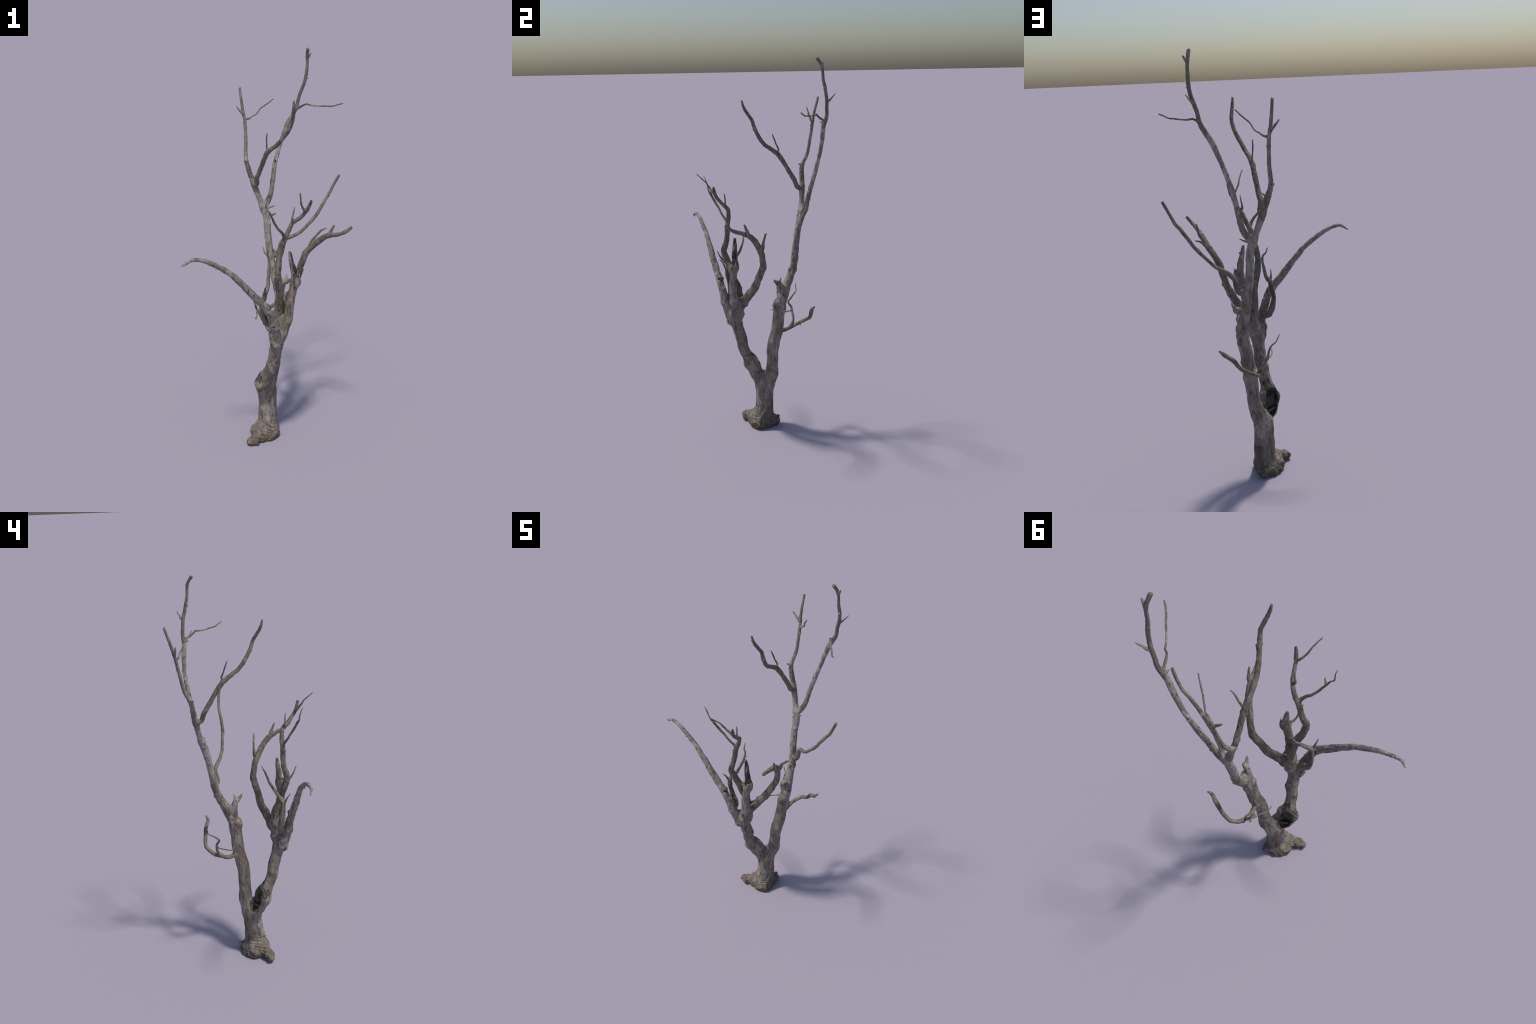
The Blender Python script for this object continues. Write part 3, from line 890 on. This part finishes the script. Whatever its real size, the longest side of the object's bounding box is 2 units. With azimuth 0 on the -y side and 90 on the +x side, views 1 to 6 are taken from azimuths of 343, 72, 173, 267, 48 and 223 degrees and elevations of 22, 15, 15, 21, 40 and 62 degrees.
def twig_mesh(b, material, rng):
    sp = b['spine'].copy()
    n = len(sp)
    s = np.linspace(0, 1, n)
    arc = np.arange(n) * 0.005
    sp[:, 3] *= 1 + b['flare'] * np.exp(-arc / 0.012)
    off = rng.uniform(0, 50)
    sp[:, 3] *= 1 + 0.16 * noise3(np.stack([arc / 0.018, np.full(n, off), np.zeros(n)], 1))
    for k in range(3):
        sp[:, k] += smooth_step(0, 0.1, s) * (1 - smooth_step(0.9, 1, s)) * 0.0012 * \
            noise3(np.stack([arc / 0.02, np.full(n, off + 3 * k), np.ones(n)], 1))
    t = np.gradient(sp[:, :3], axis=0)
    t /= np.linalg.norm(t, axis=1)[:, None]
    SIDES = 10
    r = np.cross(t[0], [0.31, 0.27, 0.91])
    rings = []
    for i in range(n):
        r = r - t[i] * (r @ t[i])
        r /= np.linalg.norm(r)
        w = np.cross(t[i], r)
        for k in range(SIDES):
            a = 2 * math.pi * k / SIDES
            rad = sp[i, 3] * (1 + 0.12 * math.sin(2 * a + off + i * 0.1) + 0.07 * math.sin(3 * a + off * 2 - i * 0.2))
            rings.append(sp[i, :3] + rad * (math.cos(a) * r + math.sin(a) * w))
    v = np.array(rings)
    tip = sp[-1, :3] + t[-1] * sp[-1, 3] * 1.2
    v = np.vstack([v, [sp[0, :3]], [tip]])
    faces = []
    for i in range(n - 1):
        for k in range(SIDES):
            j = (k + 1) % SIDES
            faces.append((i * SIDES + k, i * SIDES + j, (i + 1) * SIDES + j, (i + 1) * SIDES + k))
    me = bpy.data.meshes.new('twig')
    caps = [((k + 1) % SIDES, k, n * SIDES) for k in range(SIDES)]
    caps += [((n - 1) * SIDES + k, (n - 1) * SIDES + (k + 1) % SIDES, n * SIDES + 1) for k in range(SIDES)]
    me.from_pydata(v.tolist(), [], faces + caps)
    me.polygons.foreach_set('use_smooth', np.ones(len(me.polygons), bool))
    me.materials.append(material)
    me.update()
    return me


def main():
    grey = ((0.222, 0.197, 0.168), (0.40, 0.370, 0.318), (0.150, 0.110, 0.087), (0.050, 0.039, 0.032))
    m_pale = wood_material('silver_wood', (0.285, 0.268, 0.238), (0.50, 0.48, 0.43), (0.160, 0.118, 0.092),
                           (0.050, 0.042, 0.036), 0.55, 0.65, 0.9, None, [((0.280, 0.260, 1.86), 0.12, 0.24, 0.8, (0.165, 0.132, 0.105))])[0]
    m_branch = wood_material('branch_wood', (0.178, 0.156, 0.129), (0.31, 0.285, 0.235), (0.132, 0.100, 0.076),
                             (0.052, 0.042, 0.035), 0.6, 0.40, 0.75)[0]
    m_streak = wood_material('streaked_wood', (0.245, 0.230, 0.202), (0.43, 0.41, 0.36), (0.150, 0.122, 0.100),
                             (0.040, 0.038, 0.036), 0.50, 0.55, 0.95)[0]
    m_twig = wood_material('twig_wood', (0.190, 0.163, 0.126), (0.34, 0.31, 0.25), (0.135, 0.104, 0.075),
                           (0.055, 0.043, 0.033), 0.6, 0.45, 0.6)[0]
    m_trunk = trunk_material(*grey)
    m_bough = m_trunk
    m_char = char_material()
    m_splinter = splinter_material(*grey)
    own_wood = {'reach': m_pale, 'side': m_branch, 'lean': m_streak, 'low': m_twig, 'snag': m_streak}

    v, ids, q = build_wood()
    v = relax(v, q, 0.5, 2)
    n = vertex_normals(v, q)
    s, th, r, own = nearest_on_spines(v, ids)
    inside = np.abs(ellipsoid(v) + 0.0045 * noise3(v / 0.022) + 0.002 * noise3(v / 0.009)) < 0.004
    d = weather(v, n, s, th, r, own)
    d = ease_borders(d, q, own)
    v = v + n * d[:, None]
    v[:, 2] = np.maximum(v[:, 2], 0)
    n = vertex_normals(v, q)

    tree = bpy.data.objects.new('dead_tree', None)
    tree.empty_display_size = 0.2
    bpy.context.scene.collection.objects.link(tree)
    tree['label'] = 'bare weathered dead tree with forked trunk and broken branches'
    tree['category'] = 'dead tree'

    # which part every face belongs to
    owner_of = {}
    for b in THICK:
        owner_of[b['id']] = BY_KEY[b['owner']]['id']
    lab = np.array([owner_of.get(int(i), int(i)) for i in range(0, 110)])[own]
    lab = np.where(ids == ROOT_ID, ROOT_ID, lab)
    low = (v[:, 2] < 0.30) & np.isin(lab, [BY_KEY['stem']['id'], BY_KEY['under']['id']])
    lab = np.where(low, TRUNK_ID, lab)
    far = np.linalg.norm((v - np.array([0.045, -0.02, 0.05])) / np.array([0.066, 0.072, 1]), axis=1) < 1.0
    lab = np.where((lab == ROOT_ID) & far, TRUNK_ID, lab)
    HOLLOW_ID = 103
    lab = np.where(inside, HOLLOW_ID, lab)
    face_lab = np.max(np.sort(lab[q], axis=1)[:, 1:3], axis=1)
    parts = {}
    plan = [(TRUNK_ID, 'trunk', None, m_trunk), (ROOT_ID, 'root', 'trunk', m_trunk), (HOLLOW_ID, 'hollow', 'trunk', m_char)]
    for b in THICK:
        if b['owner'] != b['key']:
            continue
        mat = own_wood.get(b['key']) or {'bough': m_bough, 'branch': m_branch, 'stub': m_bough, 'splinter': m_splinter}[b['part']]
        parent = b['parent'] if b['part'] in ('stub', 'splinter') else None
        plan.append((b['id'], b['part'], BY_KEY[parent]['id'] if parent else None, mat))
    for pid, name, parent, mat in plan:
        f = q[face_lab == pid]
        if not len(f):
            continue
        used, inv = np.unique(f, return_inverse=True)
        me = mesh_from(name, v[used], inv.reshape(f.shape), n[used], mat)
        p = parts.get(TRUNK_ID if parent == 'trunk' else parent, tree) if parent is not None else tree
        parts[pid] = add_object(name, me, p)

    # a broken ledge of rotten wood across the hollow
    rng = np.random.default_rng(SEED + 1)
    ledge = dict(spine=spline([(-0.012, -0.044, 0.318, 0.006), (0.014, -0.030, 0.310, 0.007), (0.040, -0.012, 0.304, 0.006)], 0.005), flare=0.0)
    rot = wood_material('rotten_wood', (0.150, 0.105, 0.078), (0.27, 0.21, 0.165), (0.11, 0.07, 0.048), (0.04, 0.03, 0.024))[0]
    add_object('ledge', twig_mesh(ledge, rot, rng), parts[TRUNK_ID])
    for b in TWIGS:
        top = b['parent'] or b['key'].split('_')[1]
        while top not in [x['key'] for x in THICK]:
            top = BY_KEY[top]['parent']
        add_object('spur' if b['key'].startswith('spur') else 'twig', twig_mesh(b, m_twig, rng), parts[BY_KEY[top]['id']])


main()
